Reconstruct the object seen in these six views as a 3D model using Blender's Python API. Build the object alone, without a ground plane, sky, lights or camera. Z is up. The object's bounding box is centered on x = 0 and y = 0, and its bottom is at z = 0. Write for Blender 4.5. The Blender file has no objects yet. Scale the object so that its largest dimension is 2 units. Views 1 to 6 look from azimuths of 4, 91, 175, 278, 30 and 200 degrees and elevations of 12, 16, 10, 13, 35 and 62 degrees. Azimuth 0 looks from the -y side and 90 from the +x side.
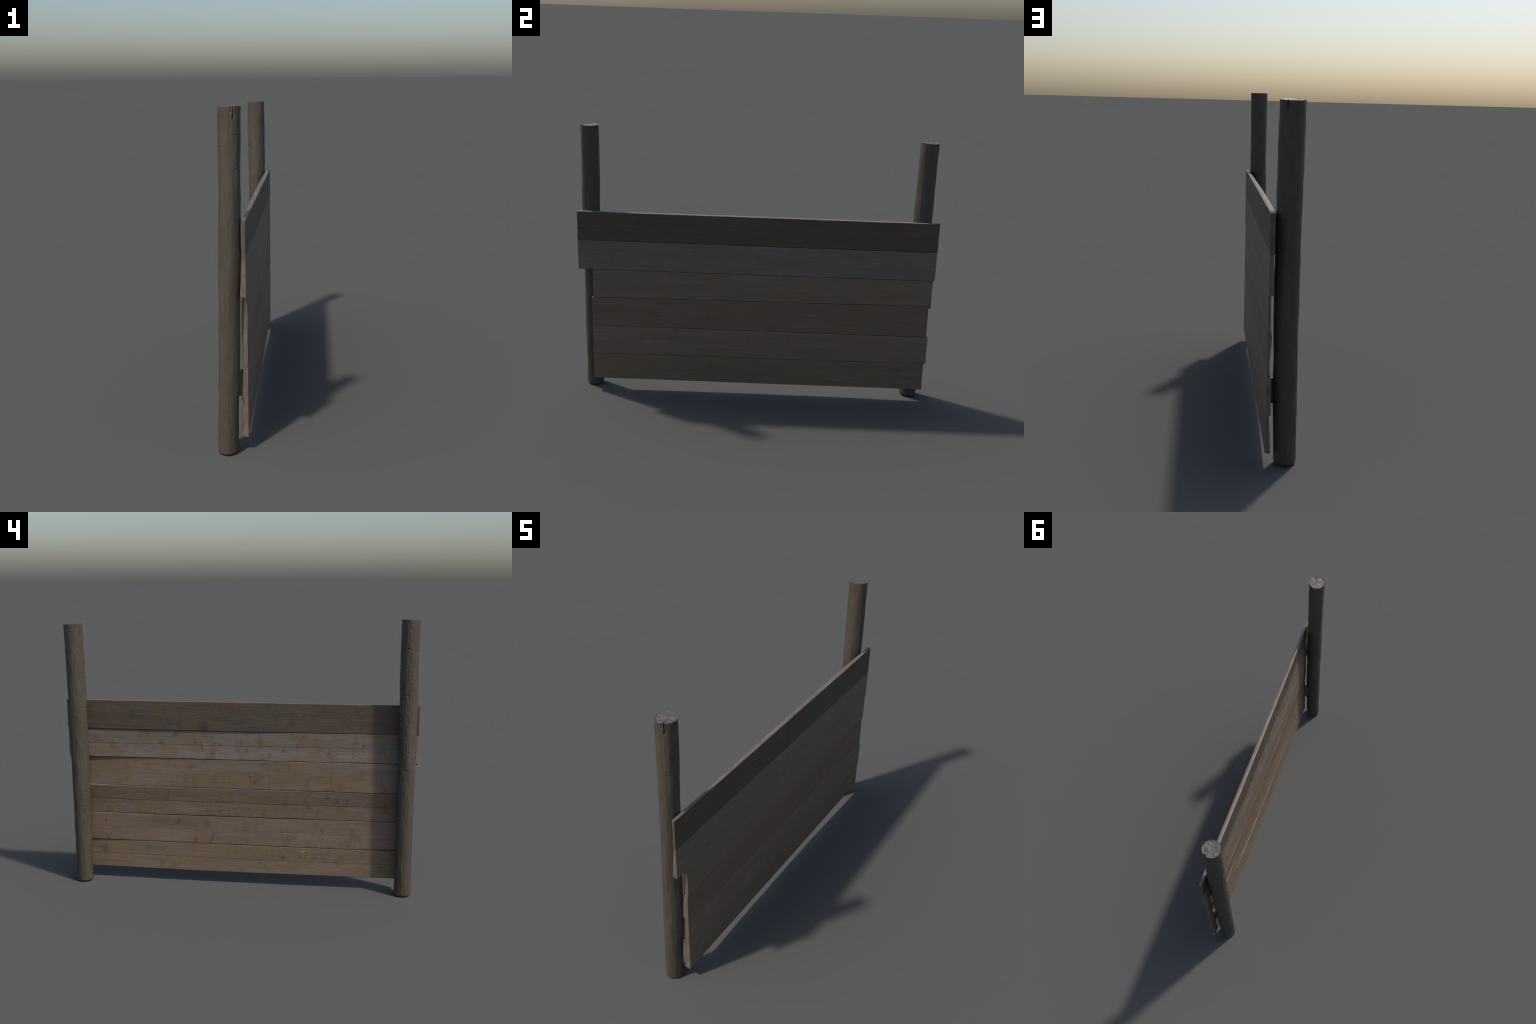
import bpy, math
import numpy as np

# ---------------------------------------------------------------- noise helpers
def _hash(ix, iy, iz, seed):
    h = (ix * 374761393 + iy * 668265263 + iz * 2147483647 + seed * 1274126177) & 0xFFFFFFFF
    h = ((h ^ (h >> 13)) * 1274126177) & 0xFFFFFFFF
    h = ((h ^ (h >> 16)) * 2246822519) & 0xFFFFFFFF
    return ((h ^ (h >> 15)) & 0xFFFFFF) / float(0xFFFFFF) * 2.0 - 1.0

def vnoise(x, y, z=0.0, seed=0):
    """smooth value noise in -1..1"""
    x, y, z = np.broadcast_arrays(np.asarray(x, float), np.asarray(y, float), np.asarray(z, float))
    fx, fy, fz = np.floor(x), np.floor(y), np.floor(z)
    ix, iy, iz = fx.astype(np.int64), fy.astype(np.int64), fz.astype(np.int64)
    u, v, w = x - fx, y - fy, z - fz
    u, v, w = [t * t * t * (t * (t * 6 - 15) + 10) for t in (u, v, w)]
    r = 0
    for dx in (0, 1):
        for dy in (0, 1):
            for dz in (0, 1):
                r = r + (u if dx else 1 - u) * (v if dy else 1 - v) * (w if dz else 1 - w) * _hash(ix + dx, iy + dy, iz + dz, seed)
    return r

def fbm(x, y, z=0.0, seed=0, octaves=3):
    r, a = 0, 1.0
    for o in range(octaves):
        r = r + a * vnoise(np.asarray(x) * 2 ** o, np.asarray(y) * 2 ** o, np.asarray(z) * 2 ** o, seed + 17 * o)
        a *= 0.5
    return r

def smooth(a, n):
    k = np.hanning(2 * n + 3)[1:-1]
    k /= k.sum()
    return np.convolve(np.pad(a, n, mode="edge"), k, mode="valid")

def step(e0, e1, x):
    t = np.clip((x - e0) / (e1 - e0), 0, 1)
    return t * t * (3 - 2 * t)

# ---------------------------------------------------------------- node helpers
class Nodes:
    def __init__(self, name):
        self.mat = bpy.data.materials.new(name)
        self.mat.use_nodes = True
        self.nt = self.mat.node_tree
        self.nt.nodes.clear()
        self.out = self.nt.nodes.new("ShaderNodeOutputMaterial")
        self.bsdf = self.nt.nodes.new("ShaderNodeBsdfPrincipled")
        self.nt.links.new(self.bsdf.outputs[0], self.out.inputs[0])
        self.co = self.nt.nodes.new("ShaderNodeTexCoord").outputs["Object"]

    def link(self, val, sock):
        if isinstance(val, bpy.types.NodeSocket):
            self.nt.links.new(val, sock)
        elif isinstance(val, (tuple, list)) and len(val) == 3 and sock.type == "RGBA":
            sock.default_value = (*val, 1)
        else:
            sock.default_value = val

    def mapping(self, scale, loc=(0, 0, 0), rot=(0, 0, 0), src=None):
        n = self.nt.nodes.new("ShaderNodeMapping")
        self.link(src or self.co, n.inputs[0])
        n.inputs[1].default_value = loc
        n.inputs[2].default_value = rot
        n.inputs[3].default_value = scale
        return n.outputs[0]

    def noise(self, scale, loc=(0, 0, 0), detail=4, rough=0.55, distort=0.0, rot=(0, 0, 0), src=None):
        n = self.nt.nodes.new("ShaderNodeTexNoise")
        self.link(self.mapping(scale, loc, rot, src), n.inputs["Vector"])
        n.inputs["Scale"].default_value = 1
        n.inputs["Detail"].default_value = detail
        n.inputs["Roughness"].default_value = rough
        n.inputs["Distortion"].default_value = distort
        return n.outputs[0]

    def ramp(self, fac, lo, hi, invert=False):
        n = self.nt.nodes.new("ShaderNodeMapRange")
        n.interpolation_type = "SMOOTHSTEP"
        self.link(fac, n.inputs[0])
        n.inputs[1].default_value, n.inputs[2].default_value = lo, hi
        n.inputs[3].default_value, n.inputs[4].default_value = (1, 0) if invert else (0, 1)
        return n.outputs[0]

    def math(self, op, a, b=0.0):
        n = self.nt.nodes.new("ShaderNodeMath")
        n.operation = op
        self.link(a, n.inputs[0])
        self.link(b, n.inputs[1])
        return n.outputs[0]

    def mix(self, fac, a, b, blend="MIX"):
        n = self.nt.nodes.new("ShaderNodeMix")
        n.data_type = "RGBA"
        n.blend_type = blend
        self.link(fac, n.inputs[0])
        self.link(a, n.inputs[6])
        self.link(b, n.inputs[7])
        return n.outputs[2]

    def spot(self, y, z, ry, rz, tilt=0.0, ragged=None):
        """soft elliptical mask around (y, z) through the thickness of a plank"""
        n = self.nt.nodes.new("ShaderNodeMapping")
        n.vector_type = "TEXTURE"
        self.link(ragged or self.co, n.inputs[0])
        n.inputs[1].default_value = (0, y, z)
        n.inputs[2].default_value = (tilt, 0, 0)
        n.inputs[3].default_value = (1e3, ry, rz)
        l = self.nt.nodes.new("ShaderNodeVectorMath")
        l.operation = "LENGTH"
        self.link(n.outputs[0], l.inputs[0])
        return self.ramp(l.outputs["Value"], 0.25, 1.0, invert=True)

    def bump(self, height, dist, strength=1.0, normal=None):
        n = self.nt.nodes.new("ShaderNodeBump")
        n.inputs["Strength"].default_value = strength
        n.inputs["Distance"].default_value = dist
        self.link(height, n.inputs["Height"])
        if normal:
            self.link(normal, n.inputs["Normal"])
        return n.outputs[0]

    def finish(self, color, rough, normal=None, spec=0.5):
        self.link(color, self.bsdf.inputs["Base Color"])
        self.link(rough, self.bsdf.inputs["Roughness"])
        self.bsdf.inputs["Specular IOR Level"].default_value = spec
        if normal:
            self.link(normal, self.bsdf.inputs["Normal"])
        return self.mat

def mul(c, k):
    return tuple(v * k for v in c)

def plank_material(i, base, warm, dark, knots, saw, fibre, knot_col=(0.085, 0.05, 0.035), warm_amt=0.95, halves=None, pale=()):
    m = Nodes("plank_wood")
    sh = (i * 3.7, i * 1.3, i * 5.1)
    # warped coordinates: the grain wanders round the knots
    wob = m.nt.nodes.new("ShaderNodeTexNoise")
    m.link(m.mapping((8, 5, 14), sh), wob.inputs["Vector"])
    wob.inputs["Scale"].default_value = 1
    wob.inputs["Detail"].default_value = 2
    vm = m.nt.nodes.new("ShaderNodeVectorMath")
    vm.operation = "MULTIPLY_ADD"
    m.link(wob.outputs[1], vm.inputs[0])
    vm.inputs[1].default_value = (0, 0.012, 0.018)
    m.link(m.co, vm.inputs[2])
    wco = vm.outputs[0]
    # the biggest knots push the grain aside
    for (y, z, ry, rz, tilt, amt) in knots:
        if ry < 0.016:
            continue
        near = m.spot(y, z, ry * 3.0, rz * 3.0, 0.0)
        d = m.nt.nodes.new("ShaderNodeVectorMath")
        d.operation = "SUBTRACT"
        d.inputs[0].default_value = (0, y, z)
        m.link(m.co, d.inputs[1])
        k = m.nt.nodes.new("ShaderNodeVectorMath")
        k.operation = "MULTIPLY"
        m.link(d.outputs[0], k.inputs[0])
        k.inputs[1].default_value = (0, 0.0, 0.75)
        sc = m.nt.nodes.new("ShaderNodeVectorMath")
        sc.operation = "SCALE"
        m.link(k.outputs[0], sc.inputs[0])
        m.link(near, sc.inputs["Scale"])
        ad = m.nt.nodes.new("ShaderNodeVectorMath")
        ad.operation = "ADD"
        m.link(wco, ad.inputs[0])
        m.link(sc.outputs[0], ad.inputs[1])
        wco = ad.outputs[0]
    grain = m.noise((60, 5, 190), sh, 5, 0.65, src=wco)
    broad = m.noise((20, 1.6, 28), sh, 4, 0.6, src=wco)
    blotch = m.noise((6, 4.5, 8), sh, 5, 0.66)
    stain = m.noise((5, 17, 9), (sh[1], sh[2], sh[0]), 3, 0.6)
    speck = m.noise((90, 60, 90), sh, 3, 0.7)
    sep = m.nt.nodes.new("ShaderNodeSeparateXYZ")
    m.link(m.co, sep.inputs[0])
    depth = m.math("ADD", sep.outputs[0], m.math("MULTIPLY", sep.outputs[1], 0.0087))
    through = m.math("ADD", 0.16, m.math("MULTIPLY", m.ramp(depth, 0.054, 0.066, invert=True), 0.84))  # branches taper out before the show side
    col = m.mix(m.ramp(broad, 0.33, 0.68), base, mul(base, 0.80))
    # stains are strong on the rough side, even and faint on the planed show side
    even = m.math("MULTIPLY", m.math("SUBTRACT", 1.0, through), 0.38)
    tint = m.math("ADD", even, m.math("MULTIPLY", m.math("MULTIPLY", m.ramp(blotch, 0.43, 0.60), warm_amt), m.math("ADD", 0.2, m.math("MULTIPLY", through, 0.8))))
    col = m.mix(tint, col, warm)
    col = m.mix(m.math("MULTIPLY", m.ramp(grain, 0.44, 0.70), 0.55), col, dark)
    col = m.mix(m.math("MULTIPLY", m.ramp(stain, 0.54, 0.70), m.math("MULTIPLY", m.math("ADD", 0.35, through), 0.40)), col, (warm[0] * 0.68, warm[1] * 0.60, warm[2] * 0.52))
    col = m.mix(m.math("MULTIPLY", m.ramp(speck, 0.30, 0.44, invert=True), 0.25), col, mul(base, 1.35))
    # knots and resin stains: dark heart with a warmer halo
    ragged = m.math("ADD", 0.45, m.math("MULTIPLY", m.ramp(m.noise((60, 110, 55), sh, 3, 0.6, src=wco), 0.3, 0.6), 0.55))
    keep = m.math("MULTIPLY", through, ragged)
    for (y, z, ry, rz, tilt, amt) in knots:
        halo = m.spot(y, z, ry * 2.6, rz * 2.2, tilt, wco)
        heart = m.spot(y, z, ry * 1.35, rz * 1.3, tilt, wco)
        col = m.mix(m.math("MULTIPLY", m.math("MULTIPLY", halo, 0.55 * amt), keep), col, mul(warm, 0.70))
        col = m.mix(m.math("MULTIPLY", m.math("MULTIPLY", heart, 0.80 * amt), keep), col, knot_col)
    for (y, z, ry, rz, tilt, amt) in pale:  # fresh chips and scratches
        col = m.mix(m.math("MULTIPLY", m.math("MULTIPLY", m.spot(y, z, ry, rz, tilt, wco), amt), through), col, mul(base, 1.7))
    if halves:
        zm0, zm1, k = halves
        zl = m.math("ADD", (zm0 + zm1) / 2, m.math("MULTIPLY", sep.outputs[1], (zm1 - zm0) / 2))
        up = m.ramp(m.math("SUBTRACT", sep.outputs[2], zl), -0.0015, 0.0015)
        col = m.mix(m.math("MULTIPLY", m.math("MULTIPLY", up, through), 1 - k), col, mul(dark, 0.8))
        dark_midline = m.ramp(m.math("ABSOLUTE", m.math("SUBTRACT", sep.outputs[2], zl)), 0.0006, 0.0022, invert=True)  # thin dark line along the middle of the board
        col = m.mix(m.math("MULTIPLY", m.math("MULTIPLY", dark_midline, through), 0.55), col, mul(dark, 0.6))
    height = m.math("ADD", m.math("MULTIPLY", grain, 0.7), m.math("MULTIPLY", speck, 0.35))
    if saw:
        # upright saw scratches crossing the grain
        saws = m.noise((40, 260, 6), sh, 3, 0.6)
        height = m.math("ADD", height, m.math("MULTIPLY", saws, 0.55 * saw))
        col = m.mix(m.math("MULTIPLY", m.ramp(saws, 0.5, 0.72), 0.22 * saw), col, mul(base, 0.62))
    if fibre:
        # torn, slanting fibres
        fib = m.noise((40, 40, 170), sh, 4, 0.6, 0.6, rot=(math.radians(33), 0, 0))
        patch = m.ramp(blotch, 0.36, 0.6)
        height = m.math("ADD", height, m.math("MULTIPLY", m.math("MULTIPLY", fib, patch), 1.3 * fibre))
        col = m.mix(m.math("MULTIPLY", m.math("MULTIPLY", m.ramp(fib, 0.52, 0.7), patch), 0.28 * fibre), col, mul(dark, 0.9))
    rough = m.math("ADD", 0.50, m.math("MULTIPLY", grain, 0.22))
    return m.finish(col, rough, m.bump(height, 0.0016, 0.75), 0.45)

def cut_material(i, base, dark):
    """sawn long edges and end grain of the planks"""
    m = Nodes("sawn_edge_wood")
    a = m.noise((120, 6, 22), (i, 2 * i, 3 * i), 4, 0.6)
    b = m.noise((14, 10, 14), (2 * i, i, i), 3, 0.6)
    col = m.mix(m.ramp(a, 0.38, 0.7), base, dark)
    col = m.mix(m.math("MULTIPLY", m.ramp(b, 0.45, 0.68), 0.55), col, mul(dark, 0.85))
    return m.finish(col, 0.5, m.bump(a, 0.001, 0.7), 0.5)

def post_material(i):
    m = Nodes("post_wood")
    sh = (i * 4.1, i * 2.3, i * 7.7)
    streak = m.noise((75, 75, 7), sh, 5, 0.65, 0.2)
    fine = m.noise((260, 260, 12), sh, 4, 0.65)
    patch = m.noise((11, 11, 4.2), sh, 4, 0.6)
    patch2 = m.noise((16, 16, 5), (sh[2], sh[0], sh[1]), 4, 0.62)
    alg = m.noise((18, 18, 2.3), (sh[1], sh[2], sh[0]), 4, 0.6)
    cloud = m.noise((45, 45, 22), sh, 4, 0.65)
    sep = m.nt.nodes.new("ShaderNodeSeparateXYZ")
    m.link(m.co, sep.inputs[0])
    grey = (0.084, 0.071, 0.0537)
    brown = (0.0821, 0.0599, 0.0397)
    dark = (0.048, 0.0402, 0.0301)
    green = (0.067, 0.060, 0.034)
    pale = (0.1211, 0.1, 0.0747)
    col = m.mix(m.ramp(patch, 0.4, 0.62), grey, brown)
    col = m.mix(m.math("MULTIPLY", m.ramp(streak, 0.47, 0.74), 0.5), col, dark)
    col = m.mix(m.math("MULTIPLY", m.ramp(streak, 0.28, 0.42, invert=True), 0.45), col, pale)
    col = m.mix(m.math("MULTIPLY", m.ramp(patch2, 0.55, 0.7), 0.5), col, (0.076, 0.058, 0.046))
    # algae grow on the damp part of the pole, thinning out towards its dry top
    damp = m.ramp(sep.outputs[2], 0.95, 1.38, invert=True)
    ag = m.math("MULTIPLY", m.ramp(alg, 0.40, 0.60), m.math("ADD", m.math("MULTIPLY", damp, (0.42, 0.66)[i]), 0.08))
    col = m.mix(ag, col, green)
    col = m.mix(m.math("MULTIPLY", m.ramp(cloud, 0.54, 0.72), 0.5), col, mul(dark, 0.9))
    col = m.mix(m.math("MULTIPLY", m.ramp(fine, 0.5, 0.75), 0.30), col, mul(dark, 0.85))
    h = m.math("ADD", m.math("MULTIPLY", fine, 0.5), m.math("MULTIPLY", streak, 0.8))
    return m.finish(col, 0.62, m.bump(h, 0.0022, 0.6), 0.4)

def post_end_material(i):
    m = Nodes("post_end_grain")
    a = m.noise((330, 330, 60), (i, i, i), 4, 0.65, 0.4)
    b = m.noise((40, 40, 40), (3 * i, i, i), 4, 0.6)
    col = m.mix(m.ramp(a, 0.35, 0.68), (0.118, 0.104, 0.090), (0.066, 0.058, 0.051))
    col = m.mix(m.math("MULTIPLY", m.ramp(b, 0.48, 0.65), 0.6), col, (0.110, 0.088, 0.072))
    return m.finish(col, 0.38, m.bump(a, 0.0016, 0.7), 0.55)

# ---------------------------------------------------------------- scene root
def make_object(name, verts, faces, mats, mat_idx, parent, smooth_angle=35):
    me = bpy.data.meshes.new(name)
    me.from_pydata(verts.tolist() if hasattr(verts, "tolist") else verts, [], faces)
    for mt in mats:
        me.materials.append(mt)
    me.polygons.foreach_set("material_index", mat_idx)
    me.polygons.foreach_set("use_smooth", [True] * len(me.polygons))
    me.set_sharp_from_angle(angle=math.radians(smooth_angle))
    me.update()
    ob = bpy.data.objects.new(name, me)
    bpy.context.scene.collection.objects.link(ob)
    ob.parent = parent
    return ob

root = bpy.data.objects.new("board_fence", None)
bpy.context.scene.collection.objects.link(root)
root["label"] = "weathered wooden board fence panel on two round posts"
root["category"] = "wooden fence"

# ---------------------------------------------------------------- planks
def face_x(y):
    """the smooth show side of the wall is one flat plane, slightly turned"""
    return 0.0670 - 0.0087 * y

YS = np.array([-1.0, -0.72, -0.4, 0.0, 0.4, 0.7, 1.0])
# seam heights: front edge at both ends, back edge at both ends (left end y=-1, right end y=+1)
SEAMS = [
    dict(front=(1.0620, 1.0620), back=(1.0640, 1.0630)),
    dict(front=(0.8985, 0.8990), back=(0.9000, 0.8970)),
    dict(front=(0.7300, 0.7325), back=(0.7370, 0.7325)),
    dict(front=(0.5635, 0.5825), back=(0.5665, 0.5650)),
    dict(front=(0.3940, 0.3955), back=(0.4020, 0.3975)),
    dict(front=(0.2225, 0.2300), back=(0.2325, 0.2315)),
    dict(front=(0.0690, 0.0700), back=(0.0715, 0.0680)),
]
MM = 0.001
PLANKS = [
    dict(ends=(-1.000, 1.000), top=(13.7, 16.5, 21, 23.7, 23.7, 22.5, 19), bot=(12.5, 15.5, 20.5, 26, 25.5, 23.5, 19.8), mid=0.3, crease=0.0, rough=0.5),
    dict(ends=(-1.000, 0.9985), top=(12.5, 16, 18.6, 19.5, 18.8, 16.5, 16), bot=(24.5, 25, 27.5, 28, 27, 25, 21.7), mid=-0.6, crease=0.5, rough=1.0),
    dict(ends=(-0.9215, 0.990), top=(24.5, 25.5, 28, 26.5, 23.5, 18, 8), bot=(27.5, 27.5, 28, 27.5, 26, 22, 11), mid=0.0, crease=0.0, rough=0.35),
    dict(ends=(-0.9280, 0.9785), top=(28, 28.4, 28.6, 28, 27.8, 24.3, 17), bot=(24.5, 25, 26, 26.5, 26, 21, 13.3), mid=-2.2, crease=0.7, rough=0.9),
    dict(ends=(-0.9280, 0.9890), top=(25, 23.6, 24.2, 24.2, 24, 22, 15.6), bot=(31.5, 28.6, 28.6, 25.6, 24.5, 22.8, 19.3), mid=0.0, crease=0.25, rough=0.35),
    dict(ends=(-0.9270, 0.9780), top=(24.5, 30, 31.8, 28.8, 27, 19, 11), bot=(32, 36, 40, 40, 38, 30, 20.7), mid=0.0, crease=0.4, rough=0.7),
]

def make_plank(i, mats):
    p = PLANKS[i]
    NY, N, M = 560, 46, 3
    y0, y1 = p["ends"]
    # extra stations close to the sawn ends so that they can be rounded
    e = np.array([0, 0.0008, 0.0018, 0.003])
    y = np.concatenate([y0 + e, np.linspace(y0 + 0.006, y1 - 0.006, NY), y1 - e[::-1]])
    ny = len(y)
    g = (y + 1) / 2

    def seam(k, side):
        a, b = SEAMS[k][side]
        wig = 0.0007 * fbm(y * 3.1, k * 3.3, 0.5, seed=40 + k) + 0.0003 * vnoise(y * 22, k * 1.7, 0.2, seed=70 + k)
        return a + (b - a) * g + wig

    gf, gb = 0.0009, 0.0013  # joints open slightly towards the rough side
    zt_f, zt_b = seam(i, "front") - gf * (i > 0), seam(i, "back") - gb * (i > 0)
    zb_f, zb_b = seam(i + 1, "front") + gf * (i < 5), seam(i + 1, "back") + gb * (i < 5)
    # splintered lower arris on the rough side
    tear = step(0.35, 0.8, vnoise(y * 14, i * 9.1, 0.3, seed=90 + i)) * (0.5 + 0.5 * vnoise(y * 95, i, 0.7, seed=91 + i))
    zb_b = zb_b + 0.0022 * tear * p["rough"]
    t_top = smooth(np.interp(y, YS, p["top"]), 45) * MM
    t_bot = smooth(np.interp(y, YS, p["bot"]), 45) * MM

    s = np.linspace(0, 1, N - 4)
    s = np.concatenate([[0, 0.004, 0.011], s[1:-1], [0.989, 0.996, 1]])
    s = np.unique(np.concatenate([s[np.abs(s - 0.5) > 0.024], np.linspace(0.476, 0.524, 17)]))
    n = len(s)
    Y, S = np.meshgrid(y, s, indexing="ij")
    T = t_top[:, None] * (1 - S) + t_bot[:, None] * S
    T = T + p["mid"] * MM * (1 - np.abs(2 * S - 1))
    T = T + 0.7 * MM * (vnoise(Y * 3.7, i * 7.7, 0.2, seed=15) * (1 - S) + vnoise(Y * 3.1, i * 5.3, 0.8, seed=16) * S)
    ZB = zt_b[:, None] * (1 - S) + zb_b[:, None] * S
    ZF = zt_f[:, None] * (1 - S) + zb_f[:, None] * S
    fade = step(0.0, 0.05, np.minimum(Y - y0, y1 - Y))
    # long saw line along the middle of the board, with a small step
    line = 0.5 + 0.010 * vnoise(y * 1.3, i * 2.2, 0.1, seed=11) + 0.003 * vnoise(y * 9, i * 2.2, 0.1, seed=12)
    T = T - 1.1 * fade * p["crease"] * MM * (step(-0.006, 0.006, S - line[:, None]) - 0.5)
    T = T - 0.5 * fade * p["crease"] * MM * np.exp(-((S - line[:, None]) / 0.0055) ** 2) * (0.65 + 0.35 * vnoise(Y * 7, i * 3.1, 0.4, seed=13))
    # relief of the rough side
    r = p["rough"]
    T = T + 0.45 * MM * fbm(Y * 4, S * 2.0, i * 3.0, seed=20 + i)
    patch = step(-0.1, 0.5, fbm(Y * 3.2, S * 1.6, i * 5.0, seed=24 + i))
    T = T + 0.42 * MM * r * patch * fbm(Y * 70 + S * 22, S * 30, i, seed=28 + i, octaves=2)
    T = T + 0.22 * MM * r * vnoise(Y * 9, S * 26, i, seed=32 + i)
    # board 6 (lowest): waney upper corner at its left end; board 5: chamfered lower corner there
    if i == 5:
        w = step(-0.70, -0.93, Y)
        T = T - w * 0.006 * (1 - step(0.0, 0.17, S))
    if i == 4:
        T = T - 0.0050 * np.exp(-((Y - 0.40) / 0.17) ** 2) * np.sin(np.pi * S) ** 2  # hollow cup
        w = step(-0.66, -0.93, Y)
        T = T - w * 0.011 * step(0.955, 1.0, S)
    if i == 3:
        w = step(0.55, 0.97, Y)
        T = T - w * 0.0030 * step(0.05, 0.85, S) + w * 0.0012 * step(0.85, 1.0, S)
    # narrow drying cracks
    if i == 4:
        for (cy, cl) in ((-0.28, 0.035), (0.19, 0.028), (-0.03, 0.022)):
            T = T - 0.0016 * np.exp(-((Y - cy) / cl) ** 4) * np.exp(-((S - 0.50 - 0.1 * (Y - cy)) / 0.010) ** 2)
    # rounded arrises
    def arris(r0):
        d = np.minimum(S, 1 - S) * 0.165
        return np.clip(1 - d / r0, 0, 1) ** 2 * r0
    T = T - arris(0.0016) * 0.8
    endd = np.minimum(Y - y0, y1 - Y)
    endr = np.clip(1 - endd / 0.003, 0, 1) ** 2 * 0.0016
    XF = face_x(Y) - arris(0.0018) * 0.9 - endr * 0.6 + 0.00025 * fbm(Y * 7, S * 9, i, seed=50 + i)
    T = T - 0.0012 * step(-0.80, -0.90, Y) * (i >= 2)
    XB = face_x(Y) - 0.0010 - T + endr
    # slightly uneven saw cuts at both ends
    off = 0.0012 * vnoise(S * 2.2, i * 4.0, 0.3, seed=61) * np.exp(-endd / 0.05)
    YY = Y + off * np.where(Y > 0, 1, -1) * 0.6

    # section loop: front top->bottom, lower edge, back bottom->top, upper edge
    def edge(j, flip):
        f = np.linspace(0, 1, M + 2)[1:-1]
        if flip:
            f = f[::-1]
        bulge = 0.0010  # crowned edges all but close the joint halfway through
        sgn = 1 if j == 0 else -1
        cols = []
        for q in f:
            cols.append(np.stack([XF[:, j] * (1 - q) + XB[:, j] * q, YY[:, j],
                                  ZF[:, j] * (1 - q) + ZB[:, j] * q + sgn * bulge * math.sin(math.pi * q)], -1))
        return cols
    front = [np.stack([XF[:, j], YY[:, j], ZF[:, j]], -1) for j in range(n)]
    back = [np.stack([XB[:, j], YY[:, j], ZB[:, j]], -1) for j in range(n)]
    loop = front + edge(n - 1, False) + back[::-1] + edge(0, True)
    L = len(loop)
    V = np.stack(loop, 1).reshape(-1, 3)
    faces, mi = [], []
    for a in range(ny - 1):
        for b in range(L):
            c = (b + 1) % L
            faces.append((a * L + b, a * L + c, (a + 1) * L + c, (a + 1) * L + b))
            onface = b < n - 1 or (n + M <= b < 2 * n + M - 1)
            mi.append(0 if onface else 1)
    for a, rev in ((0, True), (ny - 1, False)):
        for b in range(n - 1):
            q = [a * L + b, a * L + b + 1, a * L + (2 * n + M - 1) - b - 1, a * L + (2 * n + M - 1) - b]
            faces.append(tuple(q if rev else q[::-1])[::-1])
            mi.append(2)
        low = [a * L + n - 1 + k for k in range(M + 2)]
        up = [a * L + (2 * n + M - 1 + k) % L for k in range(M + 2)]
        for ring in (low, up):
            faces.append(tuple(ring if not rev else ring[::-1]))
            mi.append(2)
    ob = make_object("plank", V, faces, mats, mi, root, 40)
    return ob

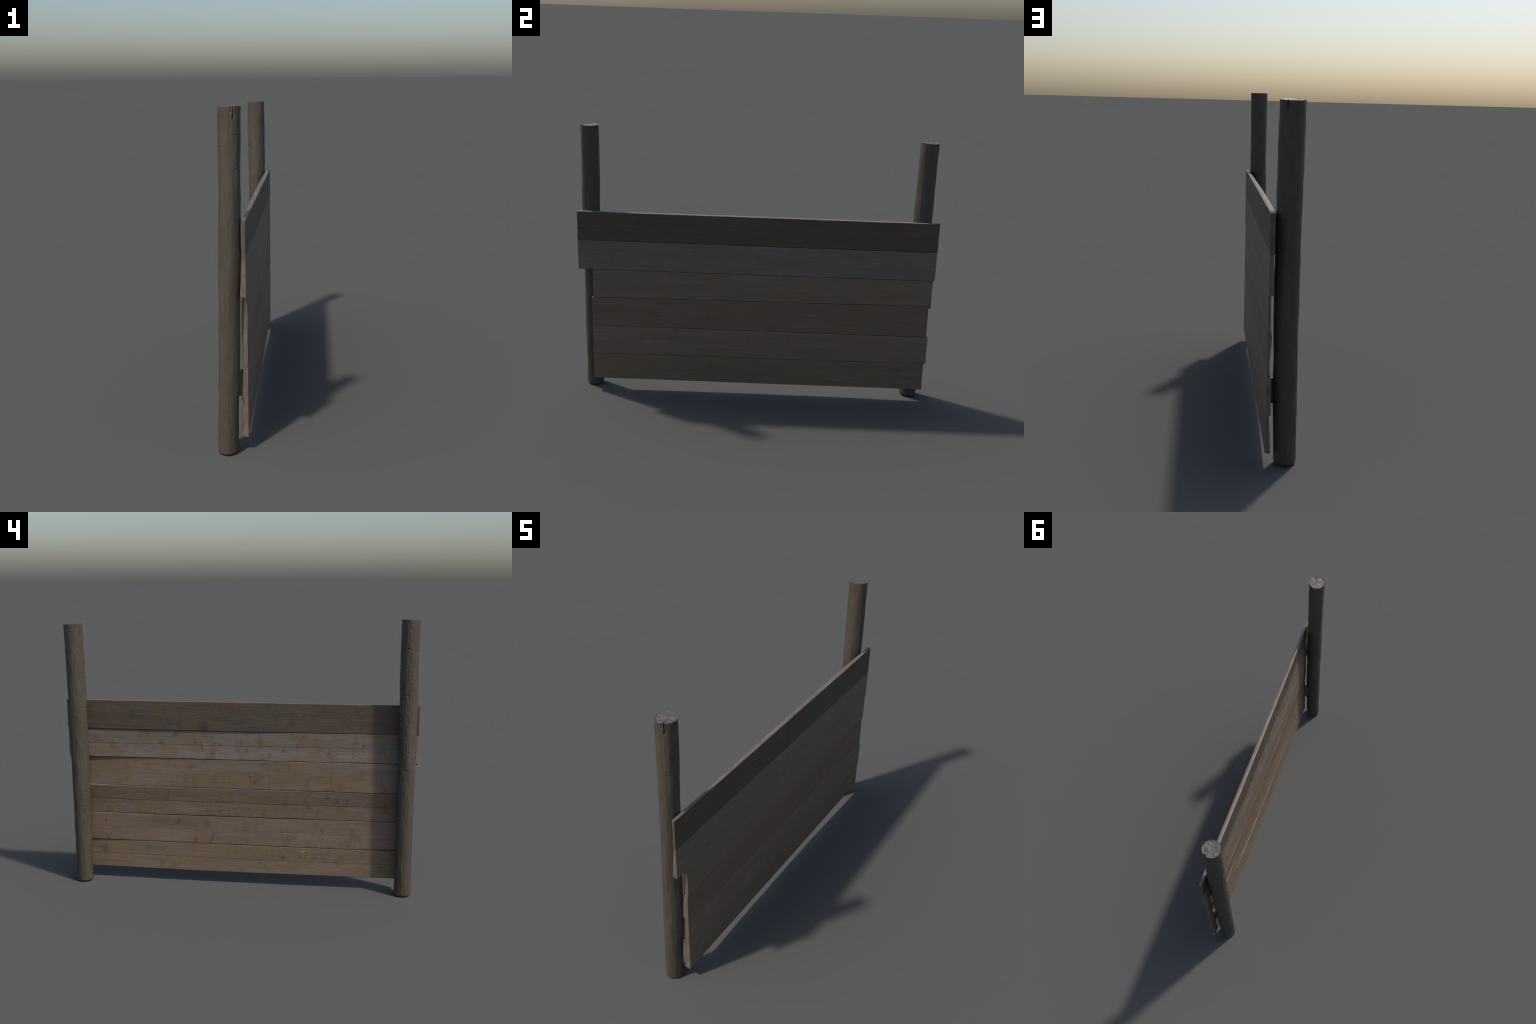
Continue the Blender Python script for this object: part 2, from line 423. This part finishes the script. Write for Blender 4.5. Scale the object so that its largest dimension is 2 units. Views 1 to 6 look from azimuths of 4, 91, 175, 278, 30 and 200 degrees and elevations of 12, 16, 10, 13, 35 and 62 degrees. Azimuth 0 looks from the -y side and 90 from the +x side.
K = lambda y, z, ry=0.010, rz=0.012, t=0.0, a=0.8: (y, z, ry, rz, t, a)
KNOTS = [
    [K(0.205, 0.933, 0.026, 0.018, 0, 1.0), K(-0.60, 0.955, 0.020, 0.008, 0.1, 0.5), K(0.62, 0.985, 0.03, 0.007, 0, 0.4), K(-0.16, 0.94, 0.012, 0.01, 0, 0.45)],
    [K(0.539, 0.886, 0.014, 0.014), K(0.452, 0.834, 0.014, 0.011, 0.4), K(0.497, 0.809, 0.008, 0.010, 0.3, 0.55), K(0.74, 0.809, 0.022, 0.016, 0.5, 0.45),
     K(0.372, 0.886, 0.013, 0.013), K(0.26, 0.839, 0.010, 0.014, 0.5), K(0.22, 0.813, 0.007, 0.014, -0.3), K(0.114, 0.826, 0.010, 0.009), K(-0.007, 0.846, 0.007, 0.014, 0, 0.6),
     K(-0.035, 0.798, 0.008, 0.015, 0.2, 0.65), K(-0.115, 0.856, 0.016, 0.024, 0, 0.5), K(-0.248, 0.807, 0.012, 0.010), K(-0.326, 0.826, 0.007, 0.020, 0.1, 0.5),
     K(-0.17, 0.773, 0.014, 0.016, 0, 0.5), K(-0.506, 0.795, 0.016, 0.018, 0.4, 0.4), K(-0.696, 0.838, 0.009, 0.008), K(-0.801, 0.828, 0.016, 0.02, 0, 0.4)],
    [K(0.057, 0.635, 0.005, 0.005, 0, 0.9), K(-0.057, 0.651, 0.006, 0.008, 0, 0.8), K(-0.08, 0.616, 0.011, 0.014, 0.3, 0.75), K(0.272, 0.701, 0.024, 0.008, 0, 0.5),
     K(-0.126, 0.65, 0.007, 0.008, 0, 0.85), K(-0.13, 0.717, 0.014, 0.012, 0, 0.5), K(-0.683, 0.658, 0.028, 0.014, 0, 0.35), K(0.36, 0.64, 0.006, 0.006, 0, 0.6)],
    [K(0.366, 0.409, 0.012, 0.009, 0, 0.55), K(0.061, 0.410, 0.007, 0.022, -0.25, 0.8), K(0.121, 0.44, 0.006, 0.022, -0.2, 0.45), K(-0.494, 0.538, 0.028, 0.007, -0.7, 0.7),
     K(-0.443, 0.448, 0.006, 0.020, 0.2, 0.7), K(-0.397, 0.475, 0.012, 0.006, 0, 0.6), K(-0.608, 0.516, 0.007, 0.026, 0.1, 0.45), K(-0.55, 0.52, 0.03, 0.006, -0.6, 0.45)],
    [K(0.804, 0.358, 0.008, 0.010), K(0.788, 0.248, 0.008, 0.014), K(0.705, 0.245, 0.010, 0.008, 0, 0.5), K(0.363, 0.366, 0.010, 0.014), K(0.263, 0.245, 0.009, 0.030, 0.25, 0.9),
     K(0.196, 0.359, 0.022, 0.022, 0.4, 0.4), K(0.16, 0.281, 0.004, 0.016, 0.1, 0.6), K(-0.04, 0.263, 0.010, 0.020, 0, 0.35), K(-0.472, 0.348, 0.010, 0.014, 0, 0.65),
     K(-0.476, 0.295, 0.007, 0.007), K(-0.509, 0.243, 0.014, 0.014, 0.3, 0.7), K(-0.241, 0.327, 0.004, 0.012, 0.3, 0.6), K(-0.4, 0.246, 0.026, 0.010, 0, 0.4), K(-0.657, 0.258, 0.003, 0.03, 0, 0.7)],
    [K(0.813, 0.184, 0.018, 0.016, 0, 0.85), K(0.828, 0.092, 0.022, 0.014, 0.3, 0.55), K(0.546, 0.199, 0.012, 0.008, 0, 0.5), K(-0.249, 0.182, 0.016, 0.012, 0.2, 0.85),
     K(-0.432, 0.184, 0.014, 0.011, 0, 0.7), K(-0.816, 0.129, 0.024, 0.010, 0.2, 0.6)],
]
CHIPS = {0: [(0.557, 1.020, 0.005, 0.006, 0, 0.5), (-0.345, 1.010, 0.026, 0.0035, -0.5, 0.6), (-0.62, 1.028, 0.007, 0.005, 0, 0.5)],
         3: [(0.61, 0.563, 0.012, 0.004, 0, 0.6), (0.53, 0.562, 0.009, 0.005, -0.4, 0.6), (-0.02, 0.53, 0.005, 0.014, 0.3, 0.35)],
         5: [(-0.365, 0.222, 0.024, 0.008, -0.1, 0.7)]}
WOOD = [  # base, warm tint, dark grain, upright saw marks, torn fibres
    ((0.098, 0.075, 0.054), (0.103, 0.071, 0.041), (0.033, 0.027, 0.021), 0.0, 0.2),
    ((0.200, 0.160, 0.137), (0.186, 0.126, 0.074), (0.104, 0.082, 0.067), 0.0, 1.0),
    ((0.206, 0.153, 0.118), (0.184, 0.122, 0.064), (0.126, 0.088, 0.060), 0.5, 0.0),
    ((0.184, 0.131, 0.096), (0.176, 0.115, 0.065), (0.104, 0.071, 0.049), 0.0, 1.0),
    ((0.214, 0.151, 0.114), (0.192, 0.126, 0.076), (0.132, 0.089, 0.064), 0.4, 0.2),
    ((0.198, 0.144, 0.096), (0.192, 0.129, 0.070), (0.115, 0.080, 0.051), 0.0, 0.8),
]
EDGE = [((0.186, 0.145, 0.116), (0.128, 0.098, 0.077))] + [((0.185, 0.140, 0.107), (0.125, 0.092, 0.071))] * 5
ENDS = [((0.130, 0.096, 0.064), (0.084, 0.061, 0.042))] + [((0.200, 0.146, 0.102), (0.130, 0.093, 0.066))] * 5

for i in range(6):
    b, w, d, saw, fib = WOOD[i]
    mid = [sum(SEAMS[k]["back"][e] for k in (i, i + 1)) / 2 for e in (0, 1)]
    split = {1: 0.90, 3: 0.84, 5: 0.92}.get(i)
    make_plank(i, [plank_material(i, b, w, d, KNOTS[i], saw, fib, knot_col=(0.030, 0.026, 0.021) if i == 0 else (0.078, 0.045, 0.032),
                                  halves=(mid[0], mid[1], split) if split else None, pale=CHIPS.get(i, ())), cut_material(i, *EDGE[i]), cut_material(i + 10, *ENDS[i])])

# ---------------------------------------------------------------- posts
# axis x, y and radius as quadratics of (z - 0.75); nicks: azimuth (0 = -y, 90 = +x), height, width mm, depth mm
POSTS = [
    dict(ax=(-0.0010, 0.0164, -0.0075), ay=(-0.9375, 0.0048, 0.0024), rad=(0.0474, 0.0023, 0.0002), top=1.5315, tilt=(0.0, 0.0),
         split=[(25, 0.055, 0.0034, 0.010), (15, 0.030, 0.0050, 0.003), (56, 0.016, 0.0030, 0.002)],
         nicks=[(-81, 1.476), (-105, 1.456), (-158, 1.425), (-100, 1.380, 14, 2.6), (-54, 1.366), (-78, 1.305, 4), (-108, 1.279, 8, 2.5), (-148, 1.271),
                (-111, 1.232), (-98, 1.217, 9, 2.5), (-60, 1.213, 12, 2.0), (-71, 1.151, 4), (-107, 1.135, 9, 2.6), (-110, 1.113), (-152, 1.106), (-100, 1.052, 7, 2.4),
                (-85, 0.981, 5, 2.8), (-109, 0.965, 7, 2.2), (-104, 0.892, 6, 2.0), (-82, 0.821, 8, 2.2), (-106, 0.805, 8, 2.2), (-105, 0.726, 13, 2.4),
                (-106, 0.692, 5), (-86, 0.709, 6), (-80, 0.668, 5), (38, 1.415, 4, 4.0), (-41, 1.37, 7, 1.6), (37, 1.307, 6), (37, 1.275, 5)],
         clefts=[(-112, 0.90, 0.965), (-110, 0.695, 0.80), (-104, 1.11, 1.21), (-92, 1.15, 1.21), (-106, 1.41, 1.52)], seed=3),
    dict(ax=(-0.0199, 0.0030, -0.0125), ay=(0.9144, 0.0039, 0.0054), rad=(0.0507, 0.0027, -0.0033), top=1.4965, tilt=(0.0, -0.07),
         split=[(152, 0.030, 0.0048, 0.010)],
         nicks=[(-35, 1.033, 7, 2.4), (-95, 0.975, 8, 2.4), (-40, 0.947, 4, 2.6), (-19, 0.963), (-92, 0.901, 7, 3.0), (-34, 0.873, 7, 2.2), (-85, 0.819, 5), (-44, 0.786, 4),
                (-116, 0.723), (-40, 0.707, 8, 2.0), (-89, 0.652, 6, 2.4), (-41, 0.624, 6, 3.2), (-84, 0.579, 6, 2.2), (-42, 0.545, 8, 2.2), (-76, 0.499, 4),
                (-89, 0.490, 8, 2.6), (-44, 0.457, 9, 2.6), (-11, 0.469, 7), (-89, 0.412, 7, 2.4), (-35, 0.381, 8, 2.6), (-89, 0.329, 6), (-54, 0.295, 8, 2.0), (-30, 0.219, 7, 1.6),
                (-92, 1.455, 7, 1.6), (-37, 1.437, 5), (-34, 1.356, 7), (-19, 1.286, 6), (-39, 1.271, 5), (-82, 1.223, 6, 2.2), (-27, 1.199, 6, 2.2), (-57, 1.185, 5),
                (-95, 1.134, 6), (-43, 1.111, 4), (6, 1.272, 6), (-37, 1.197), (-22, 1.13, 4), (-25, 0.962, 4)],
         clefts=[(-92, 0.91, 0.97), (-86, 0.58, 0.65), (-44, 0.30, 0.38), (-54, 0.39, 0.455), (-97, 0.415, 0.49)], seed=8),
]

def make_post(i, mats):
    p = POSTS[i]
    C, R = 176, 760
    H = p["top"]
    r_foot = 0.013
    foot = np.linspace(0, math.pi / 2, 10)
    zf = r_foot * (1 - np.cos(foot))
    z = np.concatenate([zf, np.linspace(r_foot, H - 0.0012, R)[1:], [H]])
    inset = np.zeros_like(z)
    inset[:10] = 0.011 * (1 - np.sin(foot))
    inset[-1] = 0.0010
    th = np.arange(C) / C * 2 * math.pi
    Z, TH = np.meshgrid(z, th, indexing="ij")
    t = Z - 0.75
    poly = lambda c: c[0] + c[1] * t + c[2] * t * t
    rad = poly(p["rad"])
    cx, sy = np.sin(TH), -np.cos(TH)
    sd = p["seed"]
    # wandering trunk outline, soft bumps where branches sat, long ribs
    rad = rad + 0.0018 * fbm(cx * 0.9, sy * 0.9, Z * 4.5, seed=sd) + 0.0009 * fbm(cx * 2, sy * 2, Z * 13, seed=sd + 1)
    rad = rad + 0.0004 * fbm(cx * 6, sy * 6, Z * 5, seed=sd + 2)
    rad = rad + 0.00022 * vnoise(cx * 22, sy * 22, Z * 18, seed=sd + 3)
    # hewn, knocked-about weather side
    weather = np.exp(-(((np.degrees(TH) - 270 + 180) % 360 - 180) / 60) ** 2) * step(0.2, 0.6, Z)
    rad = rad + weather * (0.0007 * fbm(cx * 8, sy * 8, Z * 26, seed=sd + 4) + 0.0005 * vnoise(cx * 20, sy * 20, Z * 60, seed=sd + 5))
    deg = np.degrees(TH)
    dang = lambda a: (deg - a + 180) % 360 - 180
    rng = np.random.default_rng(sd)
    def nick(a, h, w=6, dep=1.8, lean=None):
        lean = rng.uniform(-0.35, 0.35) if lean is None else lean
        s = dang(a) * math.pi / 180 * 0.048
        hh = Z - h - lean * s + 0.0016 * vnoise(cx * 14, sy * 14, Z * 30, seed=sd + 31)
        across = np.exp(-(s / (w * 0.001)) ** 2) * (0.75 + 0.5 * vnoise(cx * 40, sy * 40, Z * 90, seed=sd + 30))
        tail = rng.uniform(0.007, 0.013)
        if rng.random() < 0.75:
            prof = step(0.0016, -0.0006, hh) * step(-tail, -0.0005, hh)
        else:
            prof = step(-0.0016, 0.0006, hh) * step(tail, 0.0005, hh)
        lip = 0.35 * np.exp(-((hh - 0.003) / 0.0022) ** 2)
        return -dep * 0.0010 * across * (prof - lip)
    for nk in p["nicks"]:
        rad = rad + nick(*nk)
    for _ in range(26):  # smaller scars on the unseen sides
        rad = rad + nick(rng.uniform(60, 260), rng.uniform(0.12, H - 0.08), rng.uniform(3, 6), rng.uniform(0.5, 1.2))
    for (a, h0, h1) in p["clefts"]:
        s = dang(a + 4 * np.sin(Z * 40)) * math.pi / 180 * 0.048
        span = step(h0 - 0.004, h0 + 0.004, Z) * step(h1 + 0.004, h1 - 0.004, Z)
        rad = rad - 0.0007 * span * np.exp(-(s / 0.0016) ** 2) - 0.0008 * span * step(-0.001, 0.001, s) * np.exp(-(s / 0.009) ** 2)
    # split at the top end
    for (a, length, w, dep) in p["split"]:
        s = dang(a) * math.pi / 180 * 0.048
        h = H - Z
        side = step(w, w * 0.7, np.abs(s))
        rad = rad - dep * side * step(length, length - 0.006, h)
    rad = rad - inset[:, None]
    X = poly(p["ax"]) + rad * cx
    Y = poly(p["ay"]) + rad * sy
    topw = step(H - 0.12, H, Z)
    ZZ = Z + topw * (p["tilt"][0] * (rad * cx) + p["tilt"][1] * (rad * sy))
    nr = len(z)
    V = np.stack([X, Y, ZZ], -1).reshape(-1, 3)
    faces, mi = [], []
    for a in range(nr - 1):
        for b in range(C):
            c = (b + 1) % C
            faces.append((a * C + b, a * C + c, (a + 1) * C + c, (a + 1) * C + b))
            mi.append(0)
    # sawn top with ridged, torn end grain; plain underside
    verts = [V]
    rings = 34
    tc = H - 0.75
    cxy = np.array([sum(c * tc ** k for k, c in enumerate(p["ax"])), sum(c * tc ** k for k, c in enumerate(p["ay"]))])
    top_ring = V[(nr - 1) * C:]
    off = len(V)
    ang = math.radians(25 + 30 * i)
    for k in range(1, rings):
        f = 1 - k / rings
        px = cxy[0] + (top_ring[:, 0] - cxy[0]) * f
        py = cxy[1] + (top_ring[:, 1] - cxy[1]) * f
        pz = H + (top_ring[:, 2] - H) * f
        lx, ly = px - cxy[0], py - cxy[1]
        ru, rv = lx * math.cos(ang) + ly * math.sin(ang), -lx * math.sin(ang) + ly * math.cos(ang)
        wob = 0.004 * vnoise(lx * 60, ly * 60, 0.3, seed=sd + 9)
        ridge = fbm((ru + wob) * 32, (rv + wob) * 190, 0.5, seed=sd + 10, octaves=3)
        rel = 0.0019 * ridge + 0.0016 * fbm(lx * 35, ly * 35, 0.2, seed=sd + 12)
        edge = step(1.0, 0.93, f)
        verts.append(np.stack([px, py, pz + np.minimum(rel - 0.0022, 0.0002) * edge], -1))
    base_prev = (nr - 1) * C
    for k in range(1, rings):
        base = off + (k - 1) * C
        for b in range(C):
            c = (b + 1) % C
            faces.append((base_prev + b, base_prev + c, base + c, base + b))
            mi.append(1)
        base_prev = base
    nv = off + (rings - 1) * C
    verts.append(np.array([[cxy[0], cxy[1], H]]))
    for b in range(C):
        faces.append((base_prev + b, base_prev + (b + 1) % C, nv))
        mi.append(1)
    faces.append(tuple(range(C))[::-1])
    mi.append(1)
    return make_object("post", np.concatenate(verts), faces, mats, mi, root, 50)

for i in range(2):
    make_post(i, [post_material(i), post_end_material(i)])

# ---------------------------------------------------------------- spacer blocks between posts and boards
def make_block(y0, y1, z0, z1, x0, x1, seed, mats):
    """a short offcut wedged behind the boards, edges softened"""
    import bmesh
    bm = bmesh.new()
    bmesh.ops.create_cube(bm, size=1)
    rng = np.random.default_rng(seed)
    for v in bm.verts:
        v.co.x = (x0 if v.co.x < 0 else x1)
        v.co.y = (y0 if v.co.y < 0 else y1) + rng.uniform(-0.0008, 0.0008)
        v.co.z = (z0 if v.co.z < 0 else z1) + rng.uniform(-0.001, 0.001)
    bmesh.ops.bevel(bm, geom=bm.edges[:], offset=0.0016, segments=2, affect="EDGES", profile=0.6)
    me = bpy.data.meshes.new("spacer_block")
    bm.to_mesh(me)
    bm.free()
    for mt in mats:
        me.materials.append(mt)
    ob = bpy.data.objects.new("spacer_block", me)
    bpy.context.scene.collection.objects.link(ob)
    ob.parent = root

block_mat = cut_material(30, (0.125, 0.095, 0.072), (0.08, 0.06, 0.046))
make_block(-0.928, -0.896, 0.263, 0.377, 0.016, 0.0480, 1, [block_mat])
make_block(0.887, 0.907, 0.256, 0.366, 0.012, 0.0430, 2, [block_mat])
